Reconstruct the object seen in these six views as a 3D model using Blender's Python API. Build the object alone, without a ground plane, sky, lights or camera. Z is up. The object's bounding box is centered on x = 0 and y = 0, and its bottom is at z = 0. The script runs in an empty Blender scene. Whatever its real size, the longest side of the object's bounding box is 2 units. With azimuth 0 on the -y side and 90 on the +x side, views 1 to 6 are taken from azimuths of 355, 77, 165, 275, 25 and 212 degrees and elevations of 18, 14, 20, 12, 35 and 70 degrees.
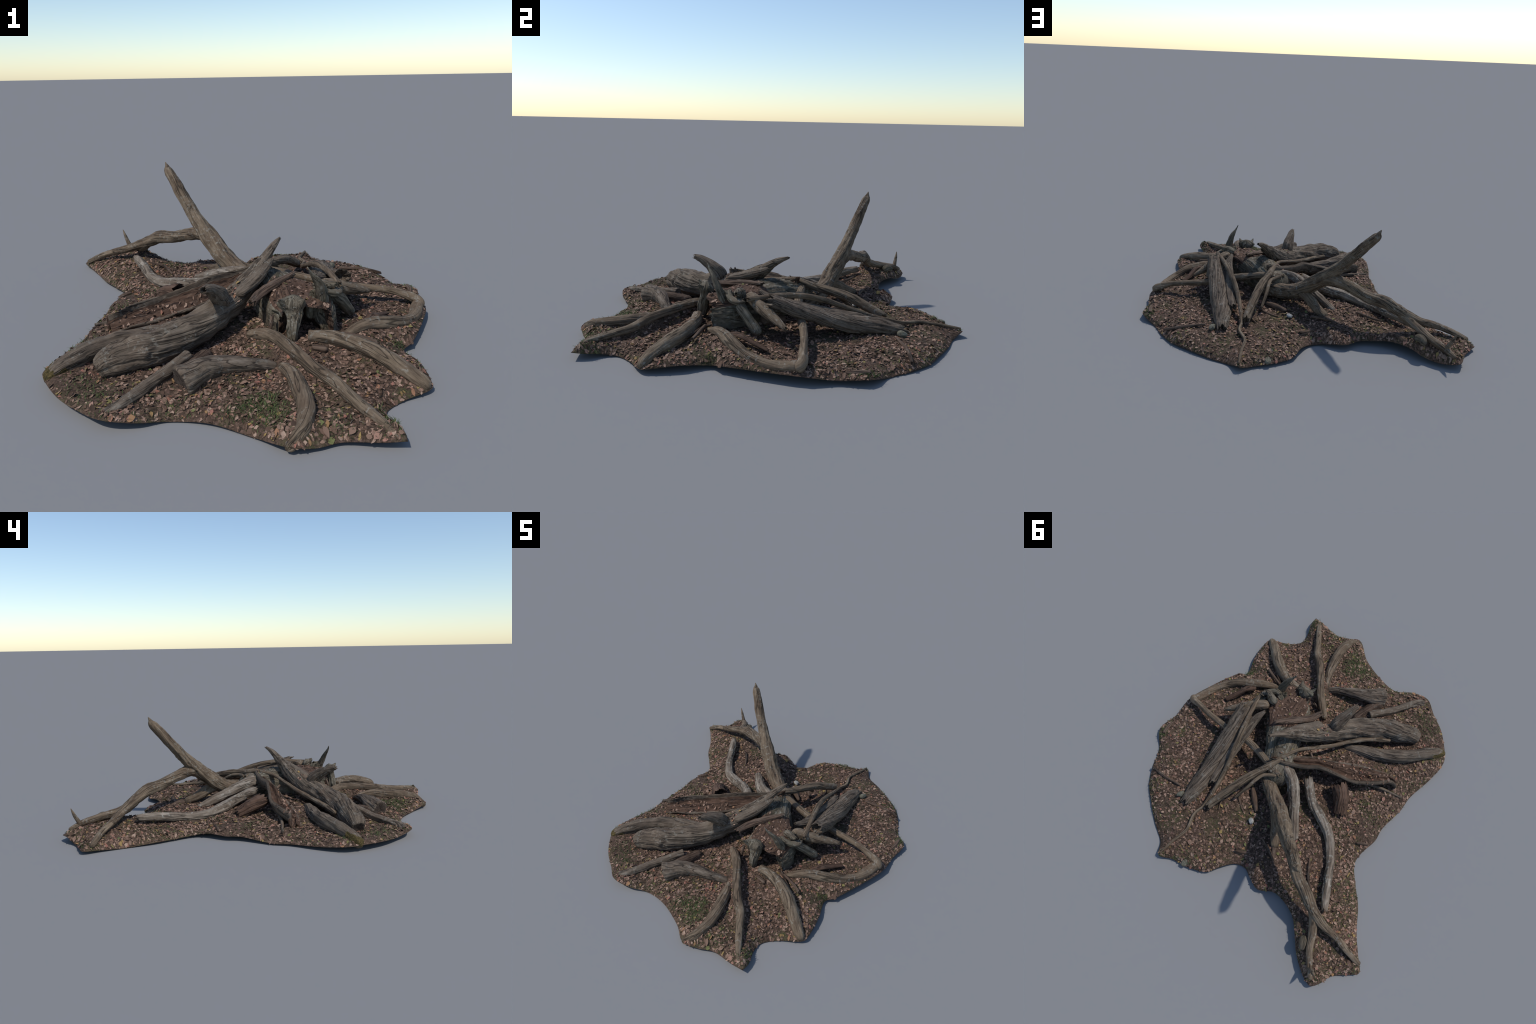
import bpy, math, random
import numpy as np
from mathutils import Vector, geometry

rng = np.random.default_rng(7)
random.seed(7)

# ------------------------------------------------------------------ noise
_perm = np.random.default_rng(11).permutation(256)
_perm = np.r_[_perm, _perm, _perm]
_grad = np.random.default_rng(12).normal(size=(256, 3))
_grad /= np.linalg.norm(_grad, axis=1)[:, None]


def noise(x, y, z):
    """Gradient noise in about -1..1, vectorised."""
    x, y, z = np.broadcast_arrays(np.asarray(x, float), np.asarray(y, float), np.asarray(z, float))
    xi, yi, zi = np.floor(x).astype(int), np.floor(y).astype(int), np.floor(z).astype(int)
    fx, fy, fz = x - xi, y - yi, z - zi
    u, v, w = (f * f * f * (f * (f * 6 - 15) + 10) for f in (fx, fy, fz))

    def corner(a, b, c):
        h = _perm[_perm[_perm[(xi + a) & 255] + ((yi + b) & 255)] + ((zi + c) & 255)]
        g = _grad[h]
        return g[..., 0] * (fx - a) + g[..., 1] * (fy - b) + g[..., 2] * (fz - c)

    def mix(a, b, t):
        return a + (b - a) * t

    return 1.5 * mix(
        mix(mix(corner(0, 0, 0), corner(1, 0, 0), u), mix(corner(0, 1, 0), corner(1, 1, 0), u), v),
        mix(mix(corner(0, 0, 1), corner(1, 0, 1), u), mix(corner(0, 1, 1), corner(1, 1, 1), u), v), w)


def fbm(x, y, z, octaves=3):
    total, amp = 0.0, 1.0
    for _ in range(octaves):
        total = total + amp * noise(x, y, z)
        x, y, z, amp = x * 2.03 + 5.1, y * 2.03 + 1.7, z * 2.03 + 9.2, amp * 0.5
    return total


def smooth(a, b, t):
    t = np.clip((t - a) / (b - a), 0, 1)
    return t * t * (3 - 2 * t)


def spline(points, spacing):
    """Centripetal-like Catmull-Rom through rows of numbers, evenly spaced by arc length of xyz."""
    p = np.asarray(points, float)
    if len(p) == 2:
        p = np.array([p[0], (p[0] + p[1]) / 2, p[1]])
    q = np.vstack([2 * p[0] - p[1], p, 2 * p[-1] - p[-2]])
    out = []
    for i in range(1, len(q) - 2):
        t = np.linspace(0, 1, 24, endpoint=False)[:, None]
        a, b, c, d = q[i - 1], q[i], q[i + 1], q[i + 2]
        out.append(0.5 * (2 * b + (c - a) * t + (2 * a - 5 * b + 4 * c - d) * t ** 2 + (3 * b - a - 3 * c + d) * t ** 3))
    out = np.vstack(out + [p[-1:]])
    dim = min(3, out.shape[1])
    L = np.r_[0, np.cumsum(np.linalg.norm(np.diff(out[:, :dim], axis=0), axis=1))]
    n = max(4, int(L[-1] / spacing) + 1)
    s = np.linspace(0, L[-1], n)
    return np.stack([np.interp(s, L, out[:, k]) for k in range(out.shape[1])], 1), s


# ------------------------------------------------------------------ materials
def new_material(name):
    m = bpy.data.materials.new(name)
    m.use_nodes = True
    nt = m.node_tree
    bsdf = nt.nodes["Principled BSDF"]
    bsdf.inputs["Specular IOR Level"].default_value = 0.25

    def node(kind, **inputs):
        n = nt.nodes.new(kind)
        for k, v in inputs.items():
            key = k.replace("_", " ")
            if hasattr(v, "is_output"):
                nt.links.new(v, n.inputs[key])
            else:
                n.inputs[key].default_value = v
        return n

    def ramp(value, stops):
        n = nt.nodes.new("ShaderNodeValToRGB")
        els = n.color_ramp.elements
        while len(els) < len(stops):
            els.new(0.5)
        for e, (pos, col) in zip(els, stops):
            e.position, e.color = pos, (*col, 1) if len(col) == 3 else col
        nt.links.new(value, n.inputs[0])
        return n.outputs["Color"]

    def mask(value, low, high):
        return ramp(value, [(low, (0, 0, 0)), (high, (1, 1, 1))])

    def mix(fac, a, b, blend="MIX"):
        n = nt.nodes.new("ShaderNodeMix")
        n.data_type, n.blend_type = "RGBA", blend
        for sock, v in ((n.inputs[0], fac), (n.inputs[6], a), (n.inputs[7], b)):
            if hasattr(v, "is_output"):
                nt.links.new(v, sock)
            else:
                sock.default_value = v if isinstance(v, float) else (*v, 1)
        return n.outputs[2]

    def math_node(op, a, b=0.5):
        n = nt.nodes.new("ShaderNodeMath")
        n.operation = op
        for i, v in enumerate((a, b)):
            if hasattr(v, "is_output"):
                nt.links.new(v, n.inputs[i])
            else:
                n.inputs[i].default_value = v
        return n.outputs[0]

    def coords(which, scale=(1, 1, 1), offset=(0, 0, 0)):
        tc = nt.nodes.new("ShaderNodeTexCoord")
        mp = node("ShaderNodeMapping", Vector=tc.outputs[which], Scale=scale, Location=offset)
        return mp.outputs[0]

    def noise_tex(vec, scale, detail=4.0, rough=0.6, distortion=0.0):
        return node("ShaderNodeTexNoise", Vector=vec, Scale=scale, Detail=detail, Roughness=rough, Distortion=distortion).outputs[0]

    def bump(height, strength, distance):
        b = node("ShaderNodeBump", Height=height, Strength=strength, Distance=distance)
        nt.links.new(b.outputs[0], bsdf.inputs["Normal"])

    def colour(c, rough=0.9):
        nt.links.new(c, bsdf.inputs["Base Color"])
        bsdf.inputs["Roughness"].default_value = rough

    return dict(m=m, nt=nt, bsdf=bsdf, node=node, ramp=ramp, mask=mask, mix=mix, math=math_node, coords=coords,
                noise=noise_tex, bump=bump, colour=colour)


def wood_material(name, crack, dark, mid, pale, lichen=0.3, lichen_colour=(0.30, 0.29, 0.25), moss=0.0, moss_colour=(0.07, 0.085, 0.03), soil=0.4):
    """Weathered wood: fibres run along the log because Generated follows the unbent log (texture mesh)."""
    k = new_material(name)
    fib = k["noise"](k["coords"]("Generated", (5, 90, 90)), 1.0, 5.0, 0.65, 0.5)
    band = k["noise"](k["coords"]("Generated", (4.0, 24, 24), (3, 1, 5)), 1.0, 4.0, 0.6, 0.6)
    fine = k["noise"](k["coords"]("Generated", (22, 330, 330)), 1.0, 3.0, 0.6)
    split = k["noise"](k["coords"]("Generated", (4.0, 42, 42), (9, 4, 2)), 1.0, 2.0, 0.5, 0.8)
    blot = k["noise"](k["coords"]("Object", (9, 9, 9)), 1.0, 5.0, 0.6)
    worn = k["noise"](k["coords"]("Object", (16, 16, 16), (1, 7, 3)), 1.0, 5.0, 0.65)
    tone = k["math"]("ADD", k["math"]("MULTIPLY", fib, 0.38), k["math"]("ADD", k["math"]("MULTIPLY", band, 0.35), k["math"]("MULTIPLY", worn, 0.27)))
    col = k["ramp"](tone, [(0.34, crack), (0.42, dark), (0.52, mid), (0.64, pale)])
    warm = k["mix"](0.55, col, (0.120, 0.070, 0.043), "MIX")
    col = k["mix"](k["math"]("MULTIPLY", k["mask"](blot, 0.45, 0.64), soil), col, warm)
    col = k["mix"](k["mask"](fine, 0.34, 0.50), k["mix"](0.45, col, crack), col)
    line = k["mask"](k["math"]("ABSOLUTE", k["math"]("SUBTRACT", split, 0.5)), 0.008, 0.034)
    line = k["math"]("MAXIMUM", line, k["mask"](k["noise"](k["coords"]("Generated", (6, 18, 18), (2, 2, 8)), 1.0, 2.0, 0.5), 0.50, 0.60))
    col = k["mix"](line, k["mix"](0.8, col, crack), col)
    spots = k["noise"](k["coords"]("Object", (60, 60, 60)), 1.0, 4.0, 0.7)
    patch = k["noise"](k["coords"]("Object", (13, 13, 13), (3, 1, 7)), 1.0, 2.0, 0.5)
    lm = k["math"]("MULTIPLY", k["mask"](spots, 0.54, 0.62), k["mask"](patch, 0.46, 0.58))
    col = k["mix"](k["math"]("MULTIPLY", lm, lichen), col, lichen_colour)
    if moss:
        mp = k["noise"](k["coords"]("Object", (17, 17, 17), (5, 8, 2)), 1.0, 4.0, 0.65)
        col = k["mix"](k["math"]("MULTIPLY", k["mask"](mp, 0.45, 0.62), moss), col, moss_colour)
    k["colour"](col, 0.88)
    h = k["math"]("ADD", k["math"]("MULTIPLY", fib, 0.5), k["math"]("ADD", k["math"]("MULTIPLY", fine, 0.2), k["math"]("MULTIPLY", line, 0.5)))
    k["bump"](h, 0.9, 0.004)
    return k["m"]


def plain_moss():
    k = new_material("yellow_moss")
    n = k["noise"](k["coords"]("Object", (140, 140, 140)), 1.0, 5.0, 0.7)
    k["colour"](k["ramp"](n, [(0.34, (0.026, 0.021, 0.010)), (0.52, (0.080, 0.060, 0.022)), (0.70, (0.160, 0.115, 0.045))]), 1.0)
    k["bump"](n, 1.0, 0.006)
    return k["m"]


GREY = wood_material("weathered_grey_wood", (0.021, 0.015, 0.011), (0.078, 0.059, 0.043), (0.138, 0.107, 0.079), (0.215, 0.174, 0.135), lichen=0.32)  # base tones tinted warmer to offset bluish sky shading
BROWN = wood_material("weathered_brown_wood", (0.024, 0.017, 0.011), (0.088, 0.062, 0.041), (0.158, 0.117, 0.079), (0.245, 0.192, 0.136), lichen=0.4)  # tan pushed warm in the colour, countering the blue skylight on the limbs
PALE = wood_material("bleached_wood", (0.028, 0.020, 0.014), (0.110, 0.084, 0.062), (0.195, 0.158, 0.122), (0.335, 0.292, 0.240), lichen=0.5, lichen_colour=(0.38, 0.37, 0.32))
RED = wood_material("decayed_red_wood", (0.014, 0.008, 0.006), (0.045, 0.025, 0.016), (0.088, 0.051, 0.034), (0.150, 0.094, 0.066), lichen=0.1, soil=0.3)
MOSS = plain_moss()
MOSSY = wood_material("mossy_stump_wood", (0.020, 0.016, 0.011), (0.072, 0.058, 0.041), (0.132, 0.110, 0.080), (0.270, 0.238, 0.186), lichen=0.6, moss=0.22, moss_colour=(0.066, 0.070, 0.042))
STICK = wood_material("fallen_stick_wood", (0.018, 0.011, 0.008), (0.056, 0.036, 0.025), (0.105, 0.070, 0.050), (0.170, 0.122, 0.090), lichen=0.15)
END = wood_material("cut_end_wood", (0.016, 0.012, 0.010), (0.045, 0.034, 0.027), (0.070, 0.054, 0.043), (0.105, 0.085, 0.069), lichen=0.15)


def soil_material():
    k = new_material("soil_and_humus")
    obj = lambda s, o=(0, 0, 0): k["coords"]("Object", (s, s, s), o)
    crumbs = k["noise"](obj(120), 1.0, 6.0, 0.7)
    col = k["ramp"](crumbs, [(0.30, (0.016, 0.011, 0.008)), (0.46, (0.056, 0.036, 0.024)), (0.62, (0.118, 0.077, 0.054)), (0.76, (0.190, 0.130, 0.096))])
    cell = k["node"]("ShaderNodeTexVoronoi", Vector=k["mix"](0.03, obj(1), k["node"]("ShaderNodeTexNoise", Vector=obj(60), Scale=1.0).outputs["Color"]), Scale=75.0)
    bits = k["ramp"](cell.outputs["Color"], [(0.0, (0.050, 0.030, 0.022)), (0.35, (0.130, 0.078, 0.058)), (0.65, (0.210, 0.128, 0.098)), (1.0, (0.290, 0.195, 0.150))])
    inside = k["ramp"](cell.outputs["Distance"], [(0.25, (1, 1, 1)), (0.60, (0, 0, 0))])
    where = k["mask"](k["noise"](obj(14, (2, 4, 1)), 1.0, 3.0, 0.6), 0.40, 0.58)
    col = k["mix"](k["math"]("MULTIPLY", k["math"]("MULTIPLY", inside, where), 0.8), col, bits)
    green = k["math"]("MULTIPLY", k["mask"](k["noise"](obj(6, (9, 3, 0)), 1.0, 4.0, 0.65), 0.49, 0.62), k["mask"](k["noise"](obj(90, (1, 3, 0)), 1.0, 4.0, 0.7), 0.42, 0.58))
    col = k["mix"](k["math"]("MULTIPLY", green, 0.7), col, (0.062, 0.070, 0.026))
    k["colour"](col, 0.97)
    k["bump"](crumbs, 0.8, 0.006)
    return k["m"]


def leaf_material(name, stops, island=True):
    k = new_material(name)
    if island:
        r = k["node"]("ShaderNodeNewGeometry").outputs["Random Per Island"]
    else:
        r = k["node"]("ShaderNodeObjectInfo").outputs["Random"]
    col = k["ramp"](r, stops)
    mottling = k["noise"](k["coords"]("Object", (160, 160, 160)), 1.0, 3.0, 0.6)
    col = k["mix"](k["math"]("MULTIPLY", k["mask"](mottling, 0.45, 0.70), 0.45), col, (0.060, 0.036, 0.026))
    k["colour"](col, 0.8)
    return k["m"]


LEAF_STOPS = [(0.0, (0.046, 0.028, 0.018)), (0.20, (0.098, 0.058, 0.038)), (0.42, (0.165, 0.101, 0.070)), (0.66, (0.250, 0.158, 0.113)),
              (0.85, (0.350, 0.240, 0.176)), (0.92, (0.265, 0.110, 0.080)), (0.965, (0.280, 0.190, 0.070)), (1.0, (0.120, 0.138, 0.050))]
SOIL = soil_material()
LITTER = leaf_material("dry_leaf_litter", LEAF_STOPS)
LEAF = leaf_material("dry_leaf", LEAF_STOPS, island=False)
GRASS = leaf_material("short_grass", [(0.0, (0.030, 0.052, 0.014)), (0.6, (0.065, 0.098, 0.028)), (1.0, (0.130, 0.150, 0.060))])


DEBRIS = leaf_material("twig_debris", [(0.0, (0.022, 0.014, 0.010)), (0.5, (0.062, 0.042, 0.030)), (0.85, (0.140, 0.105, 0.078)), (1.0, (0.230, 0.190, 0.145))])


def plain_rock(name, a, b):
    k = new_material(name)
    n = k["noise"](k["coords"]("Object", (60, 60, 60)), 1.0, 5.0, 0.7)
    k["colour"](k["ramp"](n, [(0.35, a), (0.65, b)]), 0.9)
    k["bump"](n, 0.5, 0.004)
    return k["m"]


STONE = plain_rock("pale_stone", (0.17, 0.165, 0.15), (0.40, 0.39, 0.37))
STONE_DARK = plain_rock("lichen_stone", (0.075, 0.070, 0.048), (0.19, 0.18, 0.14))

# ------------------------------------------------------------------ the thing
scene = bpy.context.scene
root = bpy.data.objects.new("uprooted_dead_tree", None)
root["label"] = "weathered grey tangled tree roots and logs on leaf-littered soil"
root["category"] = "dead tree"
scene.collection.objects.link(root)


def add(name, mesh, parent=root):
    o = bpy.data.objects.new(name, mesh)
    scene.collection.objects.link(o)
    o.parent = parent
    return o


def mesh_from(name, verts, faces, materials, face_mat=None, smooth_shade=True):
    me = bpy.data.meshes.new(name)
    me.from_pydata(np.asarray(verts).tolist(), [], faces)
    for m in materials:
        me.materials.append(m)
    if face_mat is not None:
        me.polygons.foreach_set("material_index", np.asarray(face_mat, dtype=np.int32))
    me.polygons.foreach_set("use_smooth", np.full(len(me.polygons), smooth_shade))
    me.update()
    return me


# ------------------------------------------------------------------ ground
OUTLINE = [  # x, y, z round the rim of the soil patch
    (0.382, -0.998, .032), (0.313, -0.985, .024), (0.208, -0.957, .014), (0.125, -0.974, .014), (0.045, -0.980, .028), (-0.045, -0.890, .004),
    (-0.172, -0.812, .009), (-0.295, -0.777, .003), (-0.403, -0.806, .026), (-0.500, -0.799, .040), (-0.573, -0.730, .028), (-0.662, -0.642, .032),
    (-0.738, -0.514, .034), (-0.751, -0.438, .029), (-0.721, -0.322, .018), (-0.670, -0.186, .010), (-0.654, -0.081, .008), (-0.610, 0.064, .024),
    (-0.604, 0.151, .024), (-0.568, 0.254, .026), (-0.565, 0.329, .014), (-0.622, 0.426, .009), (-0.683, 0.518, .009), (-0.736, 0.640, .001),
    (-0.794, 0.741, .009), (-0.839, 0.817, .017), (-0.799, 0.854, .017), (-0.721, 0.905, .006), (-0.689, 0.958, .034), (-0.649, 1.000, .034),
    (-0.608, 0.989, .027), (-0.555, 0.947, .020), (-0.501, 0.890, .029), (-0.458, 0.825, .047), (-0.395, 0.740, .043), (-0.314, 0.692, .029),
    (-0.242, 0.678, .027), (-0.161, 0.707, .029), (-0.093, 0.673, .021), (-0.040, 0.638, .007), (0.022, 0.645, .010), (0.076, 0.694, .026),
    (0.114, 0.740, .024), (0.148, 0.767, .016), (0.250, 0.791, .013), (0.342, 0.793, .010), (0.406, 0.813, .020), (0.431, 0.801, .026),
    (0.465, 0.737, .004), (0.549, 0.664, .006), (0.636, 0.573, .010), (0.708, 0.487, .008), (0.754, 0.384, .005), (0.784, 0.270, .001),
    (0.836, 0.183, .024), (0.841, 0.127, .028), (0.810, 0.032, .020), (0.791, -0.099, .037), (0.729, -0.225, .037), (0.624, -0.393, .030),
    (0.573, -0.435, .015), (0.587, -0.554, .030), (0.582, -0.676, .023), (0.560, -0.721, .017), (0.456, -0.756, .004), (0.388, -0.804, .002),
    (0.375, -0.866, .012), (0.390, -0.947, .027)]
MOUND = [  # spot heights of the soil surface inside the rim
    (.12, -.80, .042), (.10, -.65, .041), (.31, -.93, .042), (.20, -.90, .038), (.07, -.93, .042), (.38, -.95, .044), (.02, -.53, .048), (.27, -.82, .037), (.19, -.68, .047), (.11, -.53, .060), (.03, -.42, .062), (.50, -.65, .036), (.42, -.56, .048),
    (.30, -.47, .060), (.21, -.447, .068), (.294, -.563, .038), (.36, -.68, .030), (.21, -.80, .033), (.22, -.60, .046), (.41, -.38, .076), (.55, -.33, .064),
    (.64, -.27, .048), (.72, -.16, .042), (.50, -.20, .050), (.57, -.22, .046), (.43, -.28, .062), (.45, -.434, .072), (.427, -.198, .062), (.148, -.411, .070), (.235, -.492, .058), (.58, .10, .045),
    (.65, .0, .044), (.524, .411, .050), (.70, .38, .028), (.495, .454, .047), (.06, .396, .050), (.197, .296, .050), (.03, .568, .034), (.36, .52, .048),
    (.353, .614, .045), (.386, .705, .036), (.528, .211, .047), (.714, .111, .034), (.62, .25, .038), (.60, .45, .038), (-.29, -.28, .060), (-.44, -.325, .048),
    (-.58, -.40, .045), (-.69, -.49, .040), (-.53, -.505, .036), (-.30, -.57, .045), (-.40, -.68, .035), (-.49, -.75, .036), (-.10, -.62, .045), (-.05, -.74, .032),
    (-.273, -.03, .060), (-.50, -.13, .050), (-.60, -.139, .044), (-.37, .117, .056), (-.378, -.002, .055), (-.205, .15, .068), (-.35, .25, .057), (-.44, .39, .050),
    (-.50, .555, .047), (-.53, .63, .055), (-.194, .361, .061), (-.20, .303, .066), (-.139, .47, .067), (-.381, .473, .057), (-.586, .903, .055), (-.625, .96, .045),
    (-.80, .79, .032), (-.70, .74, .044), (-.695, .623, .023), (-.509, .841, .066), (-.45, .77, .055), (-.15, .57, .060), (-.10, .62, .050), (0, 0, .078), (.20, .10, .058),
    (.35, .0, .056), (-.60, .72, .058), (-.30, .55, .054), (-.277, -.206, .083), (-.18, -.20, .085), (-.352, -.218, .074), (-.059, -.371, .056), (-.20, -.50, .050)]


class Height:
    """Thin-plate surface through the rim and the spot heights."""

    def __init__(self, pts):
        p = np.asarray(pts, float)
        self.c = p[:, :2]
        K = self.phi(np.linalg.norm(self.c[:, None] - self.c[None], axis=-1)) + np.eye(len(p)) * 2e-4
        P = np.c_[np.ones(len(p)), self.c]
        A = np.block([[K, P], [P.T, np.zeros((3, 3))]])
        self.w = np.linalg.solve(A, np.r_[p[:, 2], np.zeros(3)])

    @staticmethod
    def phi(r):
        return r * r * np.log(np.maximum(r, 1e-9))

    def __call__(self, xy):
        xy = np.atleast_2d(xy)
        out = np.empty(len(xy))
        for i in range(0, len(xy), 20000):
            q = xy[i:i + 20000]
            out[i:i + 20000] = self.phi(np.linalg.norm(q[:, None] - self.c[None], axis=-1)) @ self.w[:-3] + np.c_[np.ones(len(q)), q] @ self.w[-3:]
        return out


rim, _ = spline(OUTLINE + OUTLINE[:1], 0.007)
rim = rim[:-1]
surface = Height([*OUTLINE, *MOUND])


def inside(xy):
    x, y = xy[:, 0], xy[:, 1]
    c = np.zeros(len(xy), bool)
    a, b = rim, np.roll(rim, -1, 0)
    for (x0, y0, _), (x1, y1, _) in zip(a, b):
        if y0 != y1:
            c ^= ((y0 > y) != (y1 > y)) & (x < (x1 - x0) * (y - y0) / (y1 - y0) + x0)
    return c


def rim_distance(xy):
    out = np.empty(len(xy))
    for i in range(0, len(xy), 5000):
        out[i:i + 5000] = np.sqrt(((xy[i:i + 5000, None] - rim[None, :, :2]) ** 2).sum(-1)).min(1)
    return out


def ground_z(xy, relief=True):
    z = surface(xy)
    d = rim_distance(xy)
    k = smooth(0.0, 0.05, d)
    z = z + 0.003 * smooth(0.0, 0.03, d) + 0.009 * smooth(0.0, 0.03, d) * (1 - smooth(0.06, 0.20, d))
    if relief and BERM:
        B = np.vstack(BERM)
        for i in range(0, len(xy), 4000):
            dd = np.linalg.norm(xy[i:i + 4000, None] - B[None, :, :2], axis=-1)
            lift = (B[None, :, 2] - 1.1 * np.maximum(dd - 0.8 * B[None, :, 3], 0)).max(1)
            zz = z[i:i + 4000]
            gap = np.clip((lift - zz) / 0.012, -1, 1)
            z[i:i + 4000] = np.where(gap > -1, np.maximum(zz, lift) + 0.003 * (1 - np.abs(gap)) ** 2, zz) * (d[i:i + 4000] > .004) + zz * (d[i:i + 4000] <= .004)
    if relief:
        z = z + k * (0.007 * noise(xy[:, 0] * 9, xy[:, 1] * 9, 3.3) + 0.0045 * fbm(xy[:, 0] * 38, xy[:, 1] * 38, 1.1, 3))
    return np.maximum(z, 0.0012)


def build_ground():
    step = 0.0085
    gx, gy = np.meshgrid(np.arange(-0.86, 0.86, step), np.arange(-1.0, 1.01, step))
    g = np.c_[gx.ravel(), gy.ravel()] + rng.uniform(-0.25, 0.25, (gx.size, 2)) * step
    g = g[inside(g)]
    g = g[rim_distance(g) > 0.005]
    n = len(rim)
    allp = np.vstack([rim[:, :2], g])
    res = geometry.delaunay_2d_cdt([Vector(p) for p in allp], [(i, (i + 1) % n) for i in range(n)], [], 1, 1e-6)
    v2 = np.array([tuple(v) for v in res[0]])
    tris = [tuple(f) for f in res[2]]
    z = ground_z(v2)
    top = np.c_[v2, z]
    is_rim = np.zeros(len(v2), bool)
    is_rim[[i for i, o in enumerate(res[3]) if any(j < n for j in o)]] = True
    z_rim = np.array([rim[np.argmin(((rim[:, :2] - p) ** 2).sum(1)), 2] for p in v2[is_rim]])
    top[is_rim, 2] = np.maximum(z_rim, 0.001)
    under = top.copy()
    under[:, 2] = np.maximum(top[:, 2] - 0.006, 0.0)
    under[is_rim, 2] = np.maximum(top[is_rim, 2] - 0.0012, 0.0)
    m = len(top)
    faces = [f if (v2[f[1]] - v2[f[0]])[0] * (v2[f[2]] - v2[f[0]])[1] - (v2[f[1]] - v2[f[0]])[1] * (v2[f[2]] - v2[f[0]])[0] > 0 else f[::-1] for f in tris]
    used = {}
    for f in faces:
        for a, b in ((f[0], f[1]), (f[1], f[2]), (f[2], f[0])):
            used[(a, b)] = True
    side = [(b, a, a + m, b + m) for (a, b) in used if (b, a) not in used]
    faces = faces + [tuple(i + m for i in f[::-1]) for f in faces] + side
    return mesh_from("soil_patch", np.vstack([top, under]), faces, [SOIL])


BERM = []  # x, y, soil height against the flank, half width of limbs that lie in the soil


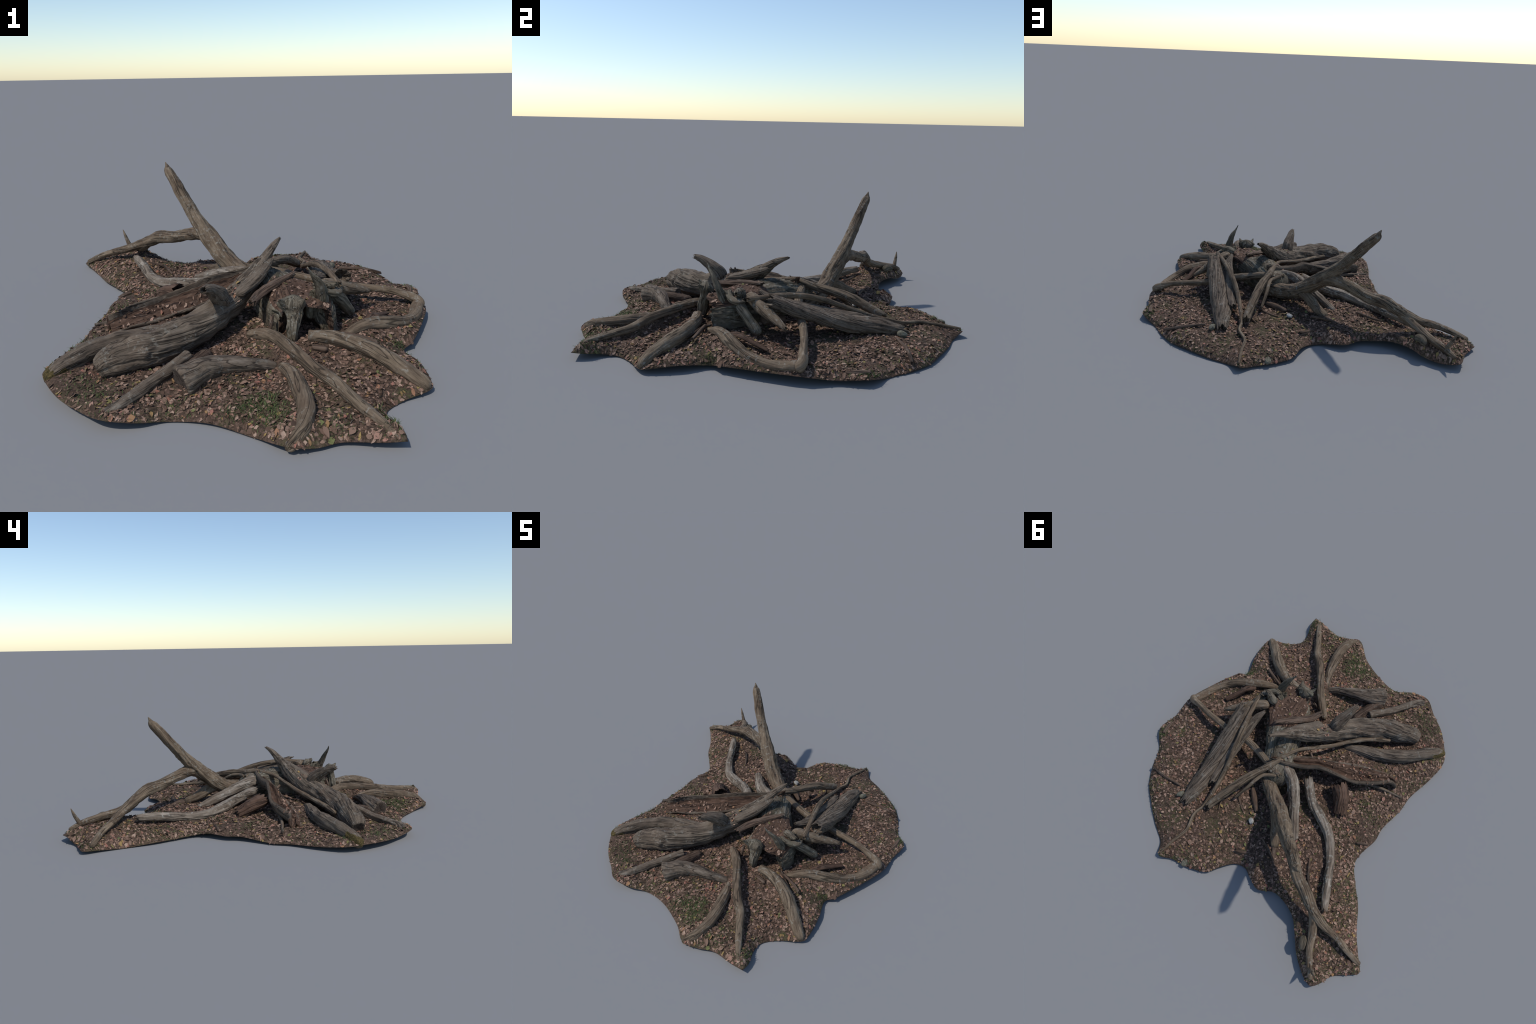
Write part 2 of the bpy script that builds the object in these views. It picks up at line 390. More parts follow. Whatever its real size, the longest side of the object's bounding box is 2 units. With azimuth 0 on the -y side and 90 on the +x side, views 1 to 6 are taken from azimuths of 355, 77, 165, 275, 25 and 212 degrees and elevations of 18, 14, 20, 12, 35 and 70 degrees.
# ------------------------------------------------------------------ logs, roots, branches
def log(name, path, material=BROWN, parent=root, twist=1.0, grooves=1.0, lumps=1.0, ends=("round", "round"), roll=0.0, up=(0, 0, 1),
        seed=None, cap=None, second=None, knots=3, detail=1.0, buried=False, square=1.0):
    """A wooden limb lofted along a path of (x, y, z, half width, half height).
    ends: round, taper, cut, ragged.  second: (material, function(angle, t) -> bool) for faces of another wood."""
    seed = seed if seed is not None else sum(ord(c) for c in name) * 0.37 + path[0][0] * 91.7 + path[0][1] * 37.1
    rr = np.random.default_rng(int(abs(seed) * 1000) % 2 ** 31)
    path = [tuple(p) if len(p) == 5 else (*p, p[3]) for p in path]
    biggest = max(max(p[3:]) for p in path)
    c, s = spline(path, max(0.0035, min(0.006, biggest * 0.16)) / detail)
    pos, ra, rb = c[:, :3], np.maximum(c[:, 3], 0.0012), np.maximum(c[:, 4], 0.0012)
    if buried:
        BERM.append(np.c_[pos[::3, :2], pos[::3, 2] - rb[::3] * 0.62, ra[::3]])
    n, around = len(c), int(np.clip(math.tau * biggest / 0.0028 * detail, 20, 150))
    tan = np.gradient(pos, axis=0)
    tan /= np.linalg.norm(tan, axis=1)[:, None]
    ref = np.asarray(up, float)
    side = np.cross(tan, ref)
    side /= np.maximum(np.linalg.norm(side, axis=1)[:, None], 1e-6)
    nor = np.cross(side, tan)
    rolls = np.interp(np.linspace(0, 1, n), np.linspace(0, 1, len(roll)), roll) if hasattr(roll, "__len__") else np.full(n, roll)
    cr, sr = np.cos(rolls)[:, None], np.sin(rolls)[:, None]
    side, nor = side * cr + nor * sr, nor * cr - side * sr
    th = np.linspace(0, math.tau, around, endpoint=False)
    S, T = np.meshgrid(s, th, indexing="ij")
    Tt = T + twist * S * 2.2
    cx, sx = np.cos(Tt), np.sin(Tt)
    q = seed % 97
    big = np.maximum(ra, rb)[:, None]
    # broad swellings, fluting, cracks and fibre ridges
    k = 1 + lumps * (0.10 * noise(cx * 1.1 + q, sx * 1.1, S / 0.09 + q) + 0.10 * noise(np.cos(T) * 0.9, np.sin(T) * 0.9 + q, S / 0.045))
    k += grooves * 0.085 * noise(cx * 2.6 + q, sx * 2.6 + q, S * 5.5)
    f = max(3.0, biggest / 0.0075)
    crack = 1 - np.abs(noise(cx * f * 0.8 + q, sx * f * 0.8, S * 7.0 + 2 * q))
    k -= grooves * 0.24 * np.clip(crack - 0.80, 0, 1) ** 1.3 / 0.2 ** 0.3 * smooth(-0.25, 0.35, noise(cx * 1.3, sx * 1.3 + q, S * 9))
    k += grooves * 0.035 * noise(cx * f * 1.9, sx * f * 1.9 + q, S * 16)
    for _ in range(knots):
        s0, t0 = rr.uniform(0.1, 0.9) * s[-1], rr.uniform(0, math.tau)
        dt = (T - t0 + math.pi) % math.tau - math.pi
        d2 = ((S - s0) / (big * 0.5)) ** 2 + (dt / 0.42) ** 2
        k += 0.13 * np.exp(-d2) - 0.20 * np.exp(-d2 * 7)
    shape = np.ones(n)
    for end, kind in zip((0, 1), ends):
        dist = s if end == 0 else s[-1] - s
        r = max(ra[0 if end == 0 else -1], rb[0 if end == 0 else -1])
        if kind == "round":
            x = np.clip(dist / (r * 1.1), 0, 1)
            shape *= np.sqrt(np.maximum(1 - (1 - x) ** 2, 0.0025))
        elif kind == "cut":
            x = np.clip(dist / (r * 0.16), 0, 1)
            shape *= 0.86 + 0.14 * np.sqrt(np.maximum(1 - (1 - x) ** 2, 0))
    R = k * shape[:, None]
    ct, st = (np.sign(w) * np.abs(w) ** square for w in (np.cos(T), np.sin(T)))
    P = pos[:, None] + side[:, None] * (ra[:, None] * R * ct)[..., None] + nor[:, None] * (rb[:, None] * R * st)[..., None]
    for end, kind in zip((0, 1), ends):
        if kind == "ragged":  # torn fibres of unequal length
            dist = s if end == 0 else s[-1] - s
            r = max(ra[0 if end == 0 else -1], rb[0 if end == 0 else -1])
            reach = r * 2.6
            w = smooth(0, 1, np.clip(1 - dist / reach, 0, 1))[:, None]
            jag = (noise(np.cos(T) * 2.0 + q, np.sin(T) * 2.0, 4.4) + 0.7 * noise(np.cos(T) * 5 + q, np.sin(T) * 5, 8.1)) * min(r, .02) * 1.3 - min(r, .02) * 0.3
            P += tan[:, None] * ((-1 if end == 0 else 1) * w * jag)[..., None]
    P[..., 2] = np.maximum(P[..., 2], 0.004)
    straight = np.stack([S, big * np.cos(Tt), big * np.sin(Tt)], -1)
    verts, flat = P.reshape(-1, 3), straight.reshape(-1, 3)
    i, j = np.meshgrid(np.arange(n - 1), np.arange(around), indexing="ij")
    j1 = (j + 1) % around
    quads = np.stack([i * around + j, i * around + j1, (i + 1) * around + j1, (i + 1) * around + j], -1).reshape(-1, 4)
    faces = quads.tolist()
    mats, fm = [material], np.zeros(len(faces), int)
    if second:
        mats.append(second[0])
        fm = second[1](T[:-1], S[:-1] / s[-1]).reshape(-1).astype(int)
    fm = fm.tolist()
    if cap:
        mats.append(cap)
    for end, kind in zip((0, 1), ends):
        base = 0 if end == 0 else (n - 1) * around
        ring = verts[base:base + around]
        centre = ring.mean(0)
        inward = tan[0] if end == 0 else -tan[-1]
        depth = {"cut": 0.10, "ragged": 1.2}.get(kind, 0.0) * biggest
        prev = list(range(base, base + around))
        for frac in (0.66, 0.33):
            start = len(verts)
            extra = centre + (ring - centre) * frac + inward * depth * (1 - frac) ** 0.7 * (1 + 0.4 * noise(np.cos(th) * 3 + q, np.sin(th) * 3, frac * 9))[:, None]
            verts = np.vstack([verts, extra])
            flat = np.vstack([flat, flat[base:base + around] * np.array([1, frac, frac])])
            cur = list(range(start, start + around))
            for a in range(around):
                b = (a + 1) % around
                quad = (prev[a], prev[b], cur[b], cur[a])
                faces.append(quad[::-1] if end == 0 else quad)
                fm.append(len(mats) - 1 if cap else 0)
            prev = cur
        verts = np.vstack([verts, centre + inward * depth])
        flat = np.vstack([flat, [[flat[base][0], 0, 0]]])
        for a in range(around):
            b = (a + 1) % around
            t3 = (prev[a], prev[b], len(verts) - 1)
            faces.append(t3[::-1] if end == 0 else t3)
            fm.append(len(mats) - 1 if cap else 0)
    me = mesh_from(name, verts, faces, mats, fm)
    unbent = bpy.data.meshes.new(name + "_unbent")
    unbent.from_pydata((flat + np.array([q, 0, 0])).tolist(), [], faces)
    me.texture_mesh = unbent
    for m in (me, unbent):
        m.use_auto_texspace = False
        m.texspace_location = (0, 0, 0)
        m.texspace_size = (0.5, 0.5, 0.5)
    o = add(name, me, parent)
    grain = o.modifiers.new("grain_relief", "DISPLACE")  # also makes Generated read the unbent log
    grain.texture, grain.strength, grain.mid_level = RELIEF, min(0.0022, biggest * 0.06), 0.5
    return o


RELIEF = bpy.data.textures.new("grain_relief", "CLOUDS")
RELIEF.noise_scale, RELIEF.noise_depth = 0.011, 3

# --- roots that creep out over the soil
log("root", [(.040, -.975, .012, .016), (.070, -.950, .034, .021), (.098, -.918, .050, .025), (.119, -.855, .060, .028), (.120, -.779, .066, .029), (.115, -.706, .070, .028), (.104, -.635, .068, .024), (.080, -.560, .050, .018)], BROWN, buried=True)
log("root", [(.366, -.985, .032, .008), (.340, -.955, .049, .012), (.312, -.905, .059, .016), (.273, -.821, .064, .019), (.240, -.746, .073, .022), (.188, -.677, .090, .023), (.147, -.607, .103, .022), (.110, -.535, .114, .023), (.073, -.469, .120, .023), (.035, -.415, .108, .022), (-.015, -.355, .078, .018)], BROWN, buried=True)
log("root", [(.560, -.718, .018, .018), (.530, -.690, .040, .026), (.477, -.630, .064, .031), (.416, -.558, .082, .033), (.351, -.504, .093, .030), (.281, -.465, .101, .027), (.200, -.445, .104, .024)], BROWN, ends=("round", "cut"), buried=True)
log("root", [(.320, -.420, .070, .012), (.412, -.382, .098, .022), (.483, -.353, .096, .026), (.555, -.327, .085, .026), (.621, -.287, .066, .024), (.676, -.235, .052, .024), (.715, -.169, .050, .026), (.752, -.095, .062, .026)], BROWN, buried=True)
log("root", [(.757, -.120, .045, .024), (.748, -.093, .076, .022), (.673, -.067, .104, .016), (.603, -.044, .115, .016), (.536, -.027, .120, .017), (.469, -.014, .125, .018), (.380, .002, .140, .019), (.292, .015, .156, .020), (.219, .040, .168, .020), (.148, .070, .180, .020), (.080, .098, .186, .018), (.020, .122, .192, .010)], BROWN, ends=("round", "ragged"))
log("root", [(-.235, -.508, .086, .022), (-.301, -.574, .072, .021), (-.354, -.627, .060, .021), (-.401, -.684, .052, .022), (-.451, -.738, .042, .022), (-.500, -.772, .026, .022)], GREY, grooves=1.6, buried=True, ends=("cut", "round"))
log("root", [(.070, -.552, .045, .018), (.020, -.570, .066, .021), (-.024, -.582, .076, .024), (-.103, -.598, .090, .031), (-.180, -.619, .092, .040), (-.225, -.645, .084, .048, .046), (-.262, -.668, .074, .052, .056)], GREY, ends=("round", "cut"), cap=END, buried=True)
log("root", [(-.262, -.640, .058, .034, .030), (-.215, -.545, .062, .034, .028), (-.165, -.440, .058, .028, .022)], STICK, buried=True)
log("root", [(-.112, .042, .142, .026), (-.147, .089, .132, .028), (-.205, .151, .108, .028), (-.278, .197, .094, .029), (-.349, .247, .084, .027), (-.401, .315, .074, .025), (-.441, .393, .076, .023), (-.470, .475, .083, .023), (-.500, .555, .092, .022), (-.535, .640, .094, .017)], PALE, grooves=1.6, ends=("ragged", "ragged"))
log("root", [(-.190, -.255, .066, .022, .026), (-.287, -.281, .074, .030, .034), (-.364, -.300, .072, .036, .040), (-.439, -.325, .074, .037, .041), (-.510, -.357, .077, .035, .041), (-.576, -.400, .077, .034, .039), (-.639, -.454, .066, .032, .037), (-.690, -.494, .050, .030, .034), (-.732, -.526, .026, .024, .026)], GREY, grooves=1.3, buried=True,
    second=(MOSS, lambda a, t: (t + .07 * noise(np.cos(a) * 3, np.sin(a) * 3, t * 30) > .90 - .05 * np.sin(a * 2 + 1)) & (np.sin(a) > -.1)))
log("root", [(.060, .040, .150, .040), (-.005, .075, .168, .036), (-.058, .117, .160, .034), (-.108, .195, .130, .031), (-.152, .276, .098, .027), (-.215, .375, .055, .018)], PALE, grooves=1.5)

# --- the great fallen bole with its upturned snags
bole = log("log", [(.157, .000, .356, .006), (.128, -.038, .336, .014), (.097, -.072, .308, .019, .020), (.055, -.112, .266, .027, .033), (.010, -.155, .222, .036, .046), (-.042, -.206, .182, .043, .056), (-.111, -.277, .150, .053, .060), (-.179, -.350, .132, .057, .063), (-.260, -.405, .116, .058, .066), (-.344, -.455, .103, .059, .068), (-.436, -.487, .094, .058, .067), (-.505, -.512, .078, .048, .057), (-.548, -.525, .058, .036, .042)],
           GREY, grooves=1.5, ends=("ragged", "cut"), cap=END, knots=6)
log("snag", [(-.178, -.428, .296, .012), (-.160, -.390, .286, .021, .019), (-.140, -.350, .260, .028, .028), (-.118, -.310, .222, .035, .038), (-.100, -.275, .175, .032)], GREY, bole, ends=("ragged", "round"))
log("splinter", [(.110, -.085, .290, .012), (.065, -.140, .262, .026, .022), (.015, -.200, .232, .030, .022), (-.050, -.262, .205, .028, .02)], GREY, bole, ends=("ragged", "round"), grooves=1.6)
log("splinter", [(.198, -.136, .240, .010), (.115, -.200, .226, .020, .014), (.043, -.262, .206, .022, .016), (.005, -.325, .196, .016)], STICK, bole, ends=("ragged", "ragged"), grooves=1.6)

# --- thin stick and the half-rotted shell of bark behind the bole
log("branch", [(.075, .048, .222, .009), (.011, -.053, .210, .010), (-.066, -.126, .186, .010), (-.147, -.200, .156, .011), (-.223, -.284, .128, .012), (-.308, -.356, .110, .014), (-.420, -.415, .098, .014)], BROWN)


def hollow_shell(name, rim_line, lip_line):
    """Half-rotted hollow log: a sloping trough from a standing rim down to a low lip."""
    A, sa = spline(rim_line, 0.004)
    Bp, _ = spline(lip_line, 0.004)
    n = len(A)
    Bp = np.stack([np.interp(np.linspace(0, 1, n), np.linspace(0, 1, len(Bp)), Bp[:, i]) for i in range(3)], 1)
    across, m = Bp - A, 34
    flat_dir = across * (1, 1, 0)
    flat_dir /= np.linalg.norm(flat_dir, axis=1)[:, None]
    u = np.linspace(0, 1, m)
    S, U = np.meshgrid(sa, u, indexing="ij")
    drop = 0.030 * np.sin(np.clip(U / 0.5, 0, 1) * math.pi) + 0.010 * np.sin(np.clip((U - .5) / .5, 0, 1) * math.pi)
    drop = drop * smooth(0, .12, S)
    ripple = 0.006 * noise(S * 9, U * 9, 2.2) + 0.005 * noise(S * 30, U * 16, 6.1) + 0.003 * noise(S * 60, U * 40, 1.0)
    back = -0.012 * np.sin(np.clip(U / .35, 0, 1) * math.pi) * smooth(0, .2, S)
    top = A[:, None] + across[:, None] * U[..., None] + flat_dir[:, None] * back[..., None]
    top[..., 2] += ripple * np.minimum(1, np.minimum(U, 1 - U) * 12 + .25) - drop
    low = top.copy()
    low[..., 2] -= 0.012 + 0.016 * np.sin(np.clip(U, 0, 1) * math.pi) + 0.006 * noise(S * 14, U * 5, 9.9)
    low -= flat_dir[:, None] * (0.017 * (1 - U) ** 6)[..., None] * smooth(0, .1, S)[..., None]
    ring = np.concatenate([top, low[:, ::-1]], 1)
    jag = (0.018 * noise(np.linspace(0, 9, 2 * m), 3.1, .7))[None] * smooth(sa[-1] - .06, sa[-1], sa)[:, None]
    tang = np.gradient(A, axis=0)
    tang /= np.linalg.norm(tang, axis=1)[:, None]
    ring = ring + tang[:, None] * jag[..., None]
    w = 2 * m
    verts = ring.reshape(-1, 3)
    i, j = np.meshgrid(np.arange(n - 1), np.arange(w), indexing="ij")
    j1 = (j + 1) % w
    faces = np.stack([i * w + j, (i + 1) * w + j, (i + 1) * w + j1, i * w + j1], -1).reshape(-1, 4).tolist()
    fm = ((j > 3) & (j < m - 4)).astype(int).reshape(-1).tolist()
    faces += [tuple(range(w)), tuple(range((n - 1) * w, n * w))[::-1]]
    me = mesh_from(name, verts, faces, [GREY, RED], fm + [1, 1])
    girth = np.concatenate([u, 1.1 + u])[None] * 0.14
    unbent = bpy.data.meshes.new(name + "_unbent")
    unbent.from_pydata(np.stack([np.broadcast_to(sa[:, None], (n, w)), np.broadcast_to(girth, (n, w)), np.zeros((n, w))], -1).reshape(-1, 3).tolist(), [], faces)
    me.texture_mesh = unbent
    for x in (me, unbent):
        x.use_auto_texspace, x.texspace_location, x.texspace_size = False, (0, 0, 0), (.5, .5, .5)
    o = add(name, me)
    grain = o.modifiers.new("grain_relief", "DISPLACE")
    grain.texture, grain.strength, grain.mid_level = RELIEF, 0.003, 0.5
    return o


shell = hollow_shell("hollow_log", [(.118, .070, .246), (.020, .035, .222), (-.076, .000, .212), (-.145, -.035, .212), (-.250, -.055, .178), (-.346, -.072, .150), (-.453, -.128, .142), (-.522, -.180, .130), (-.562, -.180, .115)],
                     [(.105, .055, .235), (.030, -.010, .190), (-.060, -.075, .155), (-.183, -.127, .124), (-.270, -.165, .110), (-.358, -.197, .097), (-.450, -.220, .083), (-.535, -.236, .068)])
log("root", [(-.200, -.060, .070, .012), (-.273, -.076, .070, .011), (-.386, -.112, .070, .010), (-.501, -.131, .068, .009), (-.625, -.140, .060, .006)], GREY, ends=("round", "taper"))

# --- leaning branch, forked
lean = log("branch", [(.150, .080, .110, .038, .044), (.095, .140, .118, .039, .044), (.040, .195, .126, .040, .044), (-.015, .245, .143, .042), (-.060, .285, .178, .044), (-.100, .328, .222, .043), (-.140, .373, .270, .043), (-.186, .421, .328, .034), (-.227, .465, .393, .030), (-.269, .512, .461, .028), (-.305, .555, .525, .026), (-.326, .580, .560, .023), (-.335, .590, .578, .017), (-.337, .594, .590, .010), (-.344, .602, .608, .002)], BROWN, ends=("round", "taper"), grooves=1.3, knots=8)
log("branch", [(-.115, .345, .235, .030), (-.167, .410, .274, .034), (-.243, .478, .258, .031), (-.324, .560, .224, .030), (-.404, .618, .208, .032), (-.485, .676, .166, .027), (-.567, .712, .132, .022), (-.650, .730, .108, .018), (-.738, .762, .076, .016), (-.822, .784, .034, .013)], BROWN, lean, knots=6)
log("branch", [(-.455, .650, .175, .022), (-.500, .700, .140, .024), (-.530, .763, .119, .021), (-.552, .834, .103, .019), (-.586, .903, .086, .017), (-.632, .975, .054, .011)], BROWN, lean)
log("twig", [(-.600, .922, .078, .014), (-.612, .932, .105, .011), (-.625, .943, .138, .008), (-.637, .951, .173, .002)], BROWN, lean, ends=("round", "taper"), up=(1, 0, 0), knots=0)
log("twig", [(-.500, .800, .085, .020), (-.512, .835, .098, .020), (-.520, .870, .080, .016)], MOSSY, lean)
log("root", [(-.030, .270, .165, .030), (-.075, .345, .128, .028), (-.105, .410, .092, .026), (-.135, .470, .070, .022)], BROWN, lean)
log("root", [(-.458, .790, .050, .020), (-.445, .745, .060, .018), (-.435, .70, .062, .012)], STICK, lean)

# --- slab log and sticks leaning on the stump, right side
slab = log("log", [(.400, -.156, .228, .036, .026), (.405, -.105, .208, .042, .028), (.406, -.039, .182, .048, .031), (.406, .062, .147, .052, .033), (.412, .163, .115, .053, .035), (.420, .267, .093, .052, .036), (.432, .374, .081, .045, .034), (.448, .492, .058, .026, .024)], GREY, grooves=1.5, ends=("ragged", "ragged"), roll=(-.1, -.3), knots=5)
log("splinter", [(.281, -.170, .236, .008), (.310, -.120, .208, .022, .017), (.326, -.050, .186, .028, .020), (.340, .040, .160, .030, .022), (.350, .150, .136, .028, .022), (.362, .320, .100, .022, .018)], GREY, slab, grooves=1.3, ends=("ragged", "ragged"))
log("branch", [(.366, -.246, .222, .011), (.356, -.146, .226, .013), (.346, -.052, .225, .014), (.335, .037, .214, .014), (.327, .121, .192, .014), (.321, .203, .160, .013), (.322, .284, .128, .012), (.327, .367, .098, .011), (.339, .450, .076, .009), (.362, .520, .066, .009), (.353, .614, .060, .008), (.386, .705, .054, .007), (.418, .800, .038, .005)], BROWN, ends=("ragged", "taper"))
branch = log("branch", [(.060, .035, .222, .012), (.074, .055, .218, .016), (.114, .119, .203, .018), (.158, .180, .190, .020), (.197, .245, .177, .022), (.234, .310, .154, .023), (.273, .373, .122, .023), (.315, .448, .082, .020)], BROWN, ends=("round", "ragged"))
log("twig", [(.040, .130, .194, .008), (.106, .158, .186, .010), (.135, .207, .178, .010), (.160, .261, .150, .010), (.205, .330, .090, .008)], BROWN, branch)

# --- stump: short thick trunk with a torn, jagged root plate
stump = log("stump", [(.205, -.395, .105, .105, .095), (.205, -.340, .112, .125, .100), (.190, -.270, .115, .128, .104), (.160, -.180, .120, .112, .106), (.125, -.090, .126, .098, .102), (.090, .000, .126, .090, .094), (.055, .085, .118, .080, .082), (.020, .160, .100, .060, .062)],
            MOSSY, grooves=1.0, lumps=.8, square=.72, ends=("ragged", "round"), knots=4, cap=RED, second=(RED, lambda a, t: (np.sin(a) > .55) & (t < .45)))
log("snag", [(.203, -.398, .356, .002), (.218, -.392, .330, .006), (.240, -.378, .300, .011, .014), (.262, -.362, .262, .016, .020), (.275, -.345, .220, .020, .022), (.272, -.330, .175, .022), (.268, -.318, .120, .028)], MOSSY, stump, lumps=2.2, grooves=2.0, up=(1, 0, 0), ends=("taper", "round"), knots=0)
log("snag", [(.152, -.398, .252, .022, .036), (.151, -.402, .226, .030, .048), (.152, -.402, .196, .028, .038), (.150, -.408, .155, .024, .027), (.149, -.414, .110, .022, .022), (.148, -.420, .070, .016)], MOSSY, stump, lumps=3.0, grooves=2.2, up=(1, 0, 0), ends=("round", "round"))
log("snag", [(.093, -.430, .246, .003), (.103, -.420, .234, .009), (.122, -.404, .220, .016), (.145, -.395, .208, .020)], MOSSY, stump, lumps=2.0, grooves=2.0, ends=("taper", "round"))
log("snag", [(.184, -.441, .248, .003), (.180, -.430, .236, .009), (.172, -.414, .220, .018), (.160, -.400, .200, .022)], MOSSY, stump, lumps=2.0, grooves=2.0, ends=("taper", "round"))
log("snag", [(.235, -.330, .232, .010), (.242, -.322, .216, .018), (.236, -.318, .180, .024), (.236, -.330, .120, .024)], MOSSY, stump, lumps=2.4, grooves=2.2, up=(1, 0, 0), ends=("ragged", "round"))
log("snag", [(.300, -.252, .250, .007), (.300, -.256, .236, .014, .020), (.296, -.262, .205, .022), (.300, -.275, .130, .030)], MOSSY, stump, lumps=2.4, grooves=2.2, up=(1, 0, 0), ends=("ragged", "round"))
log("snag", [(.345, -.290, .246, .005), (.320, -.280, .238, .014), (.290, -.262, .232, .020), (.255, -.245, .222, .022)], MOSSY, stump, lumps=2.2, grooves=2.0, ends=("ragged", "round"))
log("snag", [(.300, -.330, .225, .012), (.270, -.310, .215, .018), (.235, -.290, .205, .02)], MOSSY, stump, lumps=2.2, grooves=2.0, ends=("ragged", "round"))
log("snag", [(.255, -.300, .236, .008), (.285, -.312, .226, .016, .012), (.318, -.306, .212, .020, .014), (.345, -.280, .206, .018, .014), (.352, -.250, .212, .010)], MOSSY, stump, lumps=2.0, grooves=2.0, ends=("ragged", "ragged"))
log("root", [(.255, -.330, .150, .030), (.285, -.335, .105, .026), (.300, -.345, .060, .020)], MOSSY, stump, lumps=2.0, up=(1, 0, 0))
log("root", [(.285, -.225, .216, .028), (.331, -.204, .204, .031), (.396, -.175, .180, .028), (.460, -.142, .158, .022), (.532, -.103, .134, .009)], BROWN, stump, ends=("round", "ragged"))
log("root", [(.330, -.275, .195, .026), (.360, -.260, .170, .024), (.395, -.230, .125, .022), (.430, -.197, .076, .022)], MOSSY, stump)
log("root", [(.345, -.175, .110, .022), (.375, -.120, .130, .022), (.40, -.07, .125, .02)], STICK, stump)

# --- fallen pieces on the litter
log("bark_slab", [(.445, -.335, .100, .016, .006), (.489, -.300, .108, .017, .006), (.535, -.245, .085, .017, .006), (.585, -.190, .066, .013, .005)], RED, grooves=1.3)
log("stump_stub", [(-.275, -.020, .135, .044, .036), (-.320, .030, .118, .042, .036), (-.345, .085, .088, .040, .034), (-.365, .130, .066, .036, .030)], RED, grooves=1.7, ends=("ragged", "ragged"))
for p in ([(.205, -.480, .076, .012), (.262, -.505, .076, .012)],
          [(.744, .382, .034, .007), (.650, .405, .052, .009), (.524, .411, .062, .006)],
          [(.205, .290, .066, .009), (.165, .335, .056, .009), (.120, .372, .050, .006)],
          [(.452, -.497, .084, .007), (.400, -.462, .094, .008), (.329, -.424, .100, .007)],
          [(.300, -.395, .088, .006), (.350, -.450, .092, .006), (.420, -.52, .078, .004)],
          [(-.050, .455, .076, .006), (-.120, .500, .080, .008), (-.185, .550, .060, .008), (-.205, .62, .045, .006)],
          [(-.060, .560, .05, .009), (-.105, .620, .045, .008), (-.135, .665, .035, .005)],
          [(-.120, .440, .075, .014), (-.150, .510, .066, .013), (-.190, .590, .055, .008)],
          [(.060, .585, .046, .014), (-.000, .565, .046, .013), (-.06, .545, .050, .006)],
          [(.803, .175, .035, .012), (.800, .120, .040, .012), (.785, .075, .036, .008)],
          [(.060, .330, .060, .014), (.110, .270, .068, .017), (.15, .22, .07, .010)],
          [(.250, .265, .062, .005), (.270, .360, .058, .006), (.255, .430, .056, .004)],
          [(-.330, .420, .066, .005), (-.375, .520, .074, .007), (-.420, .575, .076, .004)],
          [(-.575, .195, .040, .006), (-.550, .205, .050, .009), (-.515, .222, .056, .006)],
          [(-.05, -.10, .16, .007), (-.10, -.06, .13, .009), (-.14, -.02, .10, .006)],
          [(.075, -.380, .165, .007), (.070, -.390, .135, .007), (.062, -.396, .095, .006)]):
    log("twig", p, STICK, ends=("ragged", "round"), knots=0, detail=.8)


def stone(x, y, z, a, b, c, mat):
    import bmesh
    bm = bmesh.new()
    bmesh.ops.create_icosphere(bm, subdivisions=4, radius=1)
    for v in bm.verts:
        p = np.array(v.co)
        p = p * (1 + 0.22 * noise(p[0] * 1.2 + x * 9, p[1] * 1.2, p[2] * 1.2 + y * 7) + 0.06 * noise(*(p * 4)))
        v.co = p * (a, b, c)
    me = bpy.data.meshes.new("stone")
    bm.to_mesh(me)
    bm.free()
    me.materials.append(mat)
    me.polygons.foreach_set("use_smooth", np.ones(len(me.polygons), bool))
    o = add("stone", me)
    o.location, o.rotation_euler = (x, y, z), (0, 0, x * 40)


stone(.059, .396, .064, .020, .014, .011, STONE)
stone(.495, .454, .062, .024, .015, .016, STONE_DARK)
stone(.268, .770, .022, .030, .018, .012, STONE_DARK)
stone(-.110, .590, .050, .022, .013, .012, STONE)

add("soil_patch", build_ground())

# ------------------------------------------------------------------ leaf litter
def leaf_shape(r, seed):
    """Pointed oval leaf with folded midrib and curled edges, unit length along x."""
    rr = np.random.default_rng(seed)
    us, vs = np.linspace(0, 1, 7), np.array([-1, 0, 1.0])
    curl, fold, bend = rr.uniform(-.25, .35), rr.uniform(.05, .4), rr.uniform(-.3, .3)
    w = r * np.sin(math.pi * us ** rr.uniform(.7, 1.15)) * 0.5
    w[0] = w[-1] = 0.01
    pts = []
    for u, hw in zip(us, w):
        for v in vs:
            pts.append((u - .5, v * hw * (1 - 0.15 * abs(fold)) + bend * (u - .5) ** 2, fold * abs(v) * hw + curl * ((u - .5) ** 2) + 0.04 * rr.normal() * abs(v)))
    faces = []
    for i in range(6):
        for j in range(2):
            a = i * 3 + j
            faces.append((a, a + 1, a + 4, a + 3))
    return np.array(pts), faces


def rotation(n):
    """Random lie on the ground: any heading, small tilts."""
    yaw = rng.uniform(0, math.tau, n)
    tx, ty = rng.normal(0, .30, n), rng.normal(0, .30, n)
    cz, sz = np.cos(yaw), np.sin(yaw)
    flip = np.where(rng.random(n) < .5, 1, -1)
    R = np.zeros((n, 3, 3))
    R[:, 0] = np.c_[cz, -sz * flip, tx * flip]
    R[:, 1] = np.c_[sz, cz * flip, ty * flip]
    R[:, 2] = np.c_[-(cz * tx + sz * ty), -(cz * ty - sz * tx) * flip, flip]
    return R


